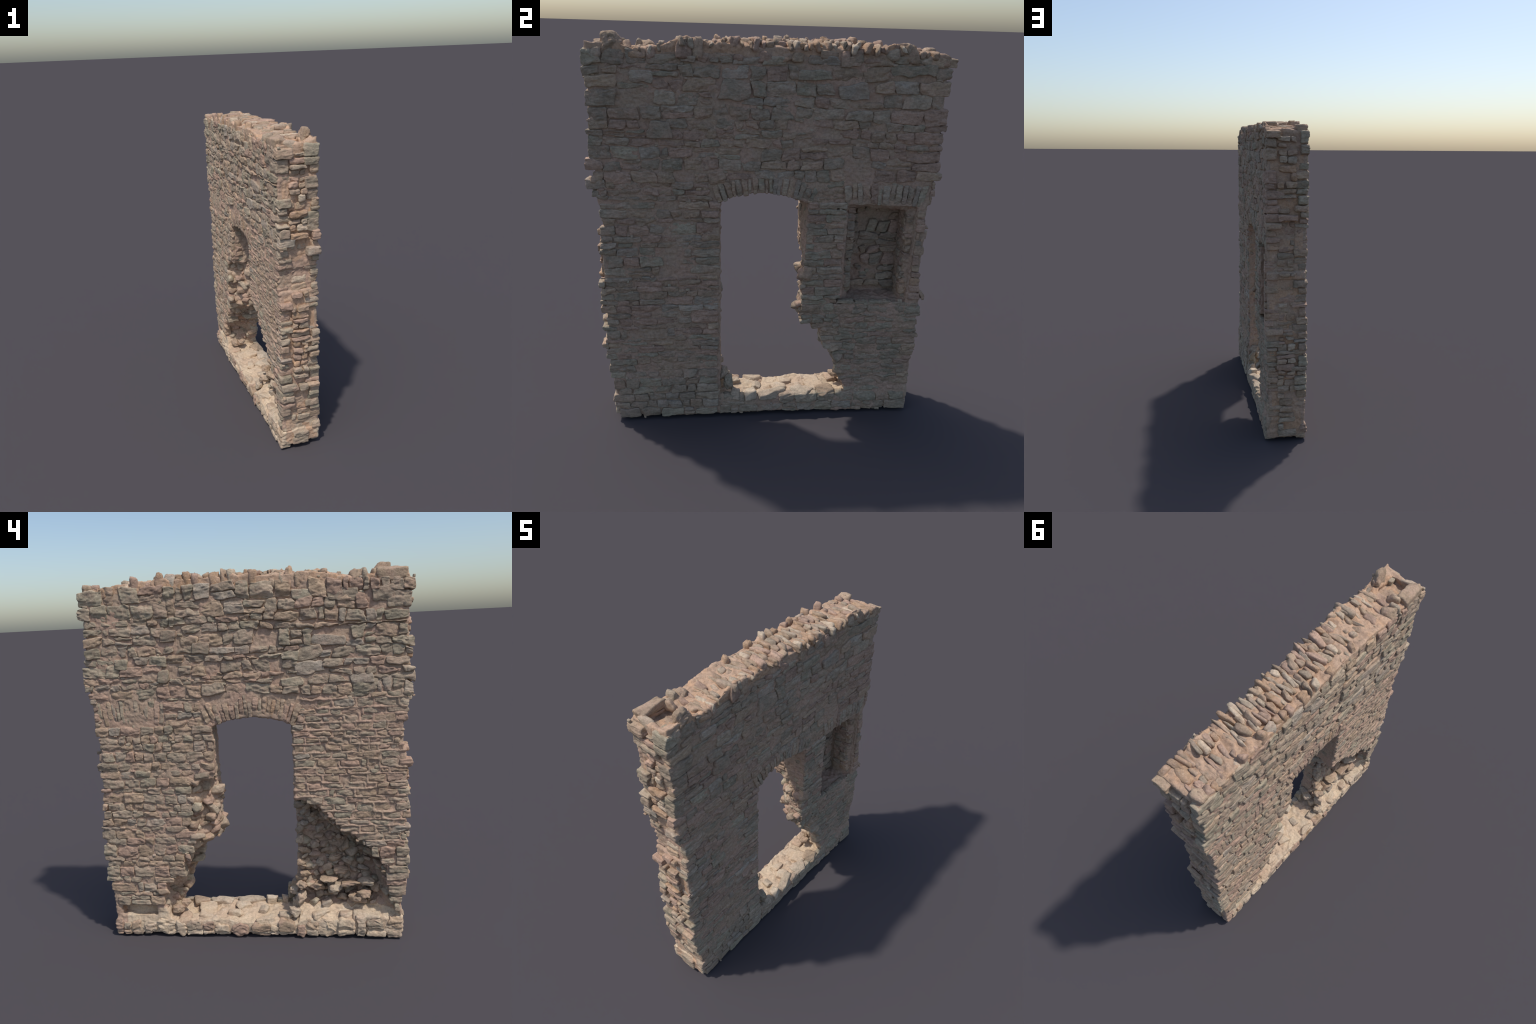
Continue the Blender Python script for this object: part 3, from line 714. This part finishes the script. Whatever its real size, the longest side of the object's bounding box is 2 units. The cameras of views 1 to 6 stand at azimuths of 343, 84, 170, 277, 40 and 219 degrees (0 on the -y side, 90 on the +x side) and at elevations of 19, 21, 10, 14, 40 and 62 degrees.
# blocks jutting from the left break, weather side
for c, s, mt in (((-0.10, 0.300, 0.775), (0.040, 0.040, 0.030), "green"), ((-0.095, 0.255, 0.955), (0.040, 0.060, 0.022), "grey"),
                 ((-0.05, 0.235, 0.79), (0.045, 0.035, 0.022), "pink"), ((-0.11, 0.300, 0.605), (0.035, 0.050, 0.024), "grey"),
                 ((0.02, 0.345, 0.425), (0.05, 0.045, 0.022), "green"), ((-0.11, 0.53, 0.275), (0.035, 0.045, 0.024), "buff"),
                 ((-0.04, 0.24, 0.70), (0.05, 0.04, 0.03), "buff"), ((-0.09, 0.33, 0.67), (0.04, 0.04, 0.03), "buff")):
    rock("rubble_stone", c, s, mt, (rng.uniform(-0.15, 0.15), rng.uniform(-0.15, 0.15), rng.uniform(-0.3, 0.3)), rough=0.08, planes=8)

# --------------------------------------------------------------------------
# roughen the mortar core
# --------------------------------------------------------------------------
n = len(me.vertices)
co = np.empty(n * 3); me.vertices.foreach_get("co", co); co = co.reshape(-1, 3)
no = np.empty(n * 3); me.vertices.foreach_get("normal", no); no = no.reshape(-1, 3)
inside = (np.abs(co[:, 0]) < 0.098) & (np.abs(co[:, 1]) < 0.77) & (co[:, 2] > 0.1) & (co[:, 2] < 1.20)
lump = 0.0055 * fbm(co * 7.0, 2) + 0.0050 * fbm(co * np.array([30, 26, 42]), 3) + 0.0022 * fbm(co * 95, 2)
lump += np.where(inside, 0.010 * fbm(co * 22 + 9, 3) , 0)
head = (co[:, 2] > 1.88) & (no[:, 2] > 0.4)
lump += np.where(head, 0.014 * fbm(co * np.array([16, 24, 3]) + 7, 2), 0)
sill = (co[:, 2] < 0.22) & (no[:, 2] > 0.5)
lump += np.where(sill, 0.018 * fbm(co * np.array([14, 11, 14]) + 3, 3), 0)
# crumbly ridges, and ribs of raised pointing along the recorded joints
lump += 0.0035 * (1 - np.abs(noise3(co * 48 + 5))) ** 3
near = np.where((co[:, 0] < -0.095) & (no[:, 0] < -0.3) & (co[:, 1] < 0) & (co[:, 2] > 0.5) & (co[:, 2] < 1.45))[0]
if RIBS and len(near):
    p = co[near][:, 1:] + 0.004 * np.column_stack([noise3(co[near] * 30), noise3(co[near] * 30 + 50)])
    rib = np.zeros(len(near))
    for (a0, b0), (a1, b1), hgt_ in RIBS:
        d = np.array([a1 - a0, b1 - b0]); L2 = max(d @ d, 1e-9)
        t = np.clip(((p[:, 0] - a0) * d[0] + (p[:, 1] - b0) * d[1]) / L2, 0, 1)
        q = (p[:, 0] - a0 - t * d[0]) ** 2 + (p[:, 1] - b0 - t * d[1]) ** 2
        rib = np.maximum(rib, hgt_ * np.exp(-(q / 0.0062 ** 2) ** 1.5))
    lump[near] += rib * (0.75 + 0.35 * fbm(co[near] * 25 + 2, 2))
co += no * lump[:, None]
co[:, 2] = np.maximum(co[:, 2], 0.004)
me.vertices.foreach_set("co", co.ravel()); me.update()
for m_ in (MORTAR, DUST, EARTH): me.materials.append(m_)
fc = np.empty(len(me.polygons) * 3); me.polygons.foreach_get("center", fc); fc = fc.reshape(-1, 3)
fn = np.empty(len(me.polygons) * 3); me.polygons.foreach_get("normal", fn); fn = fn.reshape(-1, 3)
wob = 0.03 * fbm(fc * 9, 3)
idx = np.zeros(len(fc), np.int32)
idx[(fc[:, 2] + wob < 0.17) & (fc[:, 1] < 0.75) & (fc[:, 0] < 0.105)] = 1      # swept threshold and foot
idx[fc[:, 2] + wob > 1.905] = 2                                                   # earth on the wall head
idx[(np.abs(fc[:, 1]) > 0.765) & (np.abs(fc[:, 0]) < 0.09) & (wob > -0.002)] = 2
me.polygons.foreach_set("material_index", idx)
me.shade_smooth()

# --------------------------------------------------------------------------
# the inner face is not flat: it bellies out at the far end and at the foot, and sinks beside the door
# --------------------------------------------------------------------------
def belly(v):
    x, y, z = v[:, 0], v[:, 1], v[:, 2]
    ramp = lambda t, a, b: np.clip((t - a) / (b - a), 0, 1)
    d = 0.015 * ramp(y, 0.58, 0.76) * ramp(z, 0.25, 0.6)
    d += 0.015 * np.maximum(ramp(z, 0.16, 0.10), 0.75 * ramp(z, 0.30, 0.25) * ramp(y, -0.18, -0.28))
    d += 0.006 * ramp(y, -0.55, -0.72)
    d -= 0.009 * np.exp(-((y + 0.36) / 0.16) ** 2) * ramp(z, 0.15, 0.3) * ramp(z, 1.3, 0.9)
    d -= 0.006 * np.exp(-((y - 0.30) / 0.10) ** 2) * ramp(z, 0.15, 0.3) * ramp(z, 1.3, 1.1)
    v[:, 0] += d * np.clip(x / 0.09, 0, 1)
    # weather face swells beside the broken left jamb
    e = 0.012 * np.exp(-((y - 0.36) / 0.17) ** 2 - ((z - 0.66) / 0.28) ** 2)
    e += 0.008 * ramp(z, 0.14, 0.08)
    v[:, 0] -= e * np.clip(-x / 0.09, 0, 1)
    # nothing stands out far beyond the general face
    for side in (-1, 1):
        over = np.maximum(side * v[:, 0] - 0.132, 0)
        v[:, 0] -= side * over * 0.6
    v[:, 2] -= np.maximum(v[:, 2] - 1.985, 0) * 0.35
    return v
co = belly(co); me.vertices.foreach_set("co", co.ravel()); me.update()
for items in PIECES.values():
    for it in items: belly(it[1])

# --------------------------------------------------------------------------
# objects
# --------------------------------------------------------------------------
root = bpy.data.objects.new("ruined_stone_wall", None)
bpy.context.scene.collection.objects.link(root)
root["label"] = "ruined rubble stone wall with arched doorway and niche"
root["category"] = "stone wall"
core.parent = root

def make(name, verts, faces, mats, midx=None):
    me = bpy.data.meshes.new(name)
    k = faces.shape[1] if hasattr(faces, "shape") else None
    me.vertices.add(len(verts)); me.vertices.foreach_set("co", verts.ravel())
    me.loops.add(faces.size); me.loops.foreach_set("vertex_index", faces.ravel().astype(np.int32))
    me.polygons.add(len(faces))
    me.polygons.foreach_set("loop_start", np.arange(0, faces.size, k, dtype=np.int32))
    for m_ in mats: me.materials.append(m_)
    if midx is not None: me.polygons.foreach_set("material_index", midx)
    me.update(calc_edges=True)
    me.shade_smooth()
    ob = bpy.data.objects.new(name, me)
    bpy.context.scene.collection.objects.link(ob)
    ob.parent = root
    return ob

FILL = {"gallet": "gallets", "facing_stone": "small_facing_stones", "head_stone": "small_head_stones",
        "rubble_stone": "small_rubble_stones", "quoin": "small_quoins"}
for kind, items in PIECES.items():
    items.sort(key=lambda t: -t[0])
    single = [] if kind == "gallet" else items[:300]
    rest = items if kind == "gallet" else items[300:]
    for _, v, f, mt in single:
        c = v.mean(0)
        ob = make(kind, v - c, f, [STONE[mt]])
        ob.location = c
    if rest:
        keys = sorted({r[3] for r in rest})
        vs, fs, ms, off = [], [], [], 0
        for _, v, f, mt in rest:
            vs.append(v); fs.append(f + off); ms.append(np.full(len(f), keys.index(mt), np.int32)); off += len(v)
        ob = make(FILL.get(kind, "small_" + kind + "s"), np.vstack(vs), np.vstack(fs), [STONE[k_] for k_ in keys], np.concatenate(ms))
        ob["kind"] = "stuff"
print("PIECES", {k: len(v) for k, v in PIECES.items()}, "core verts", n)
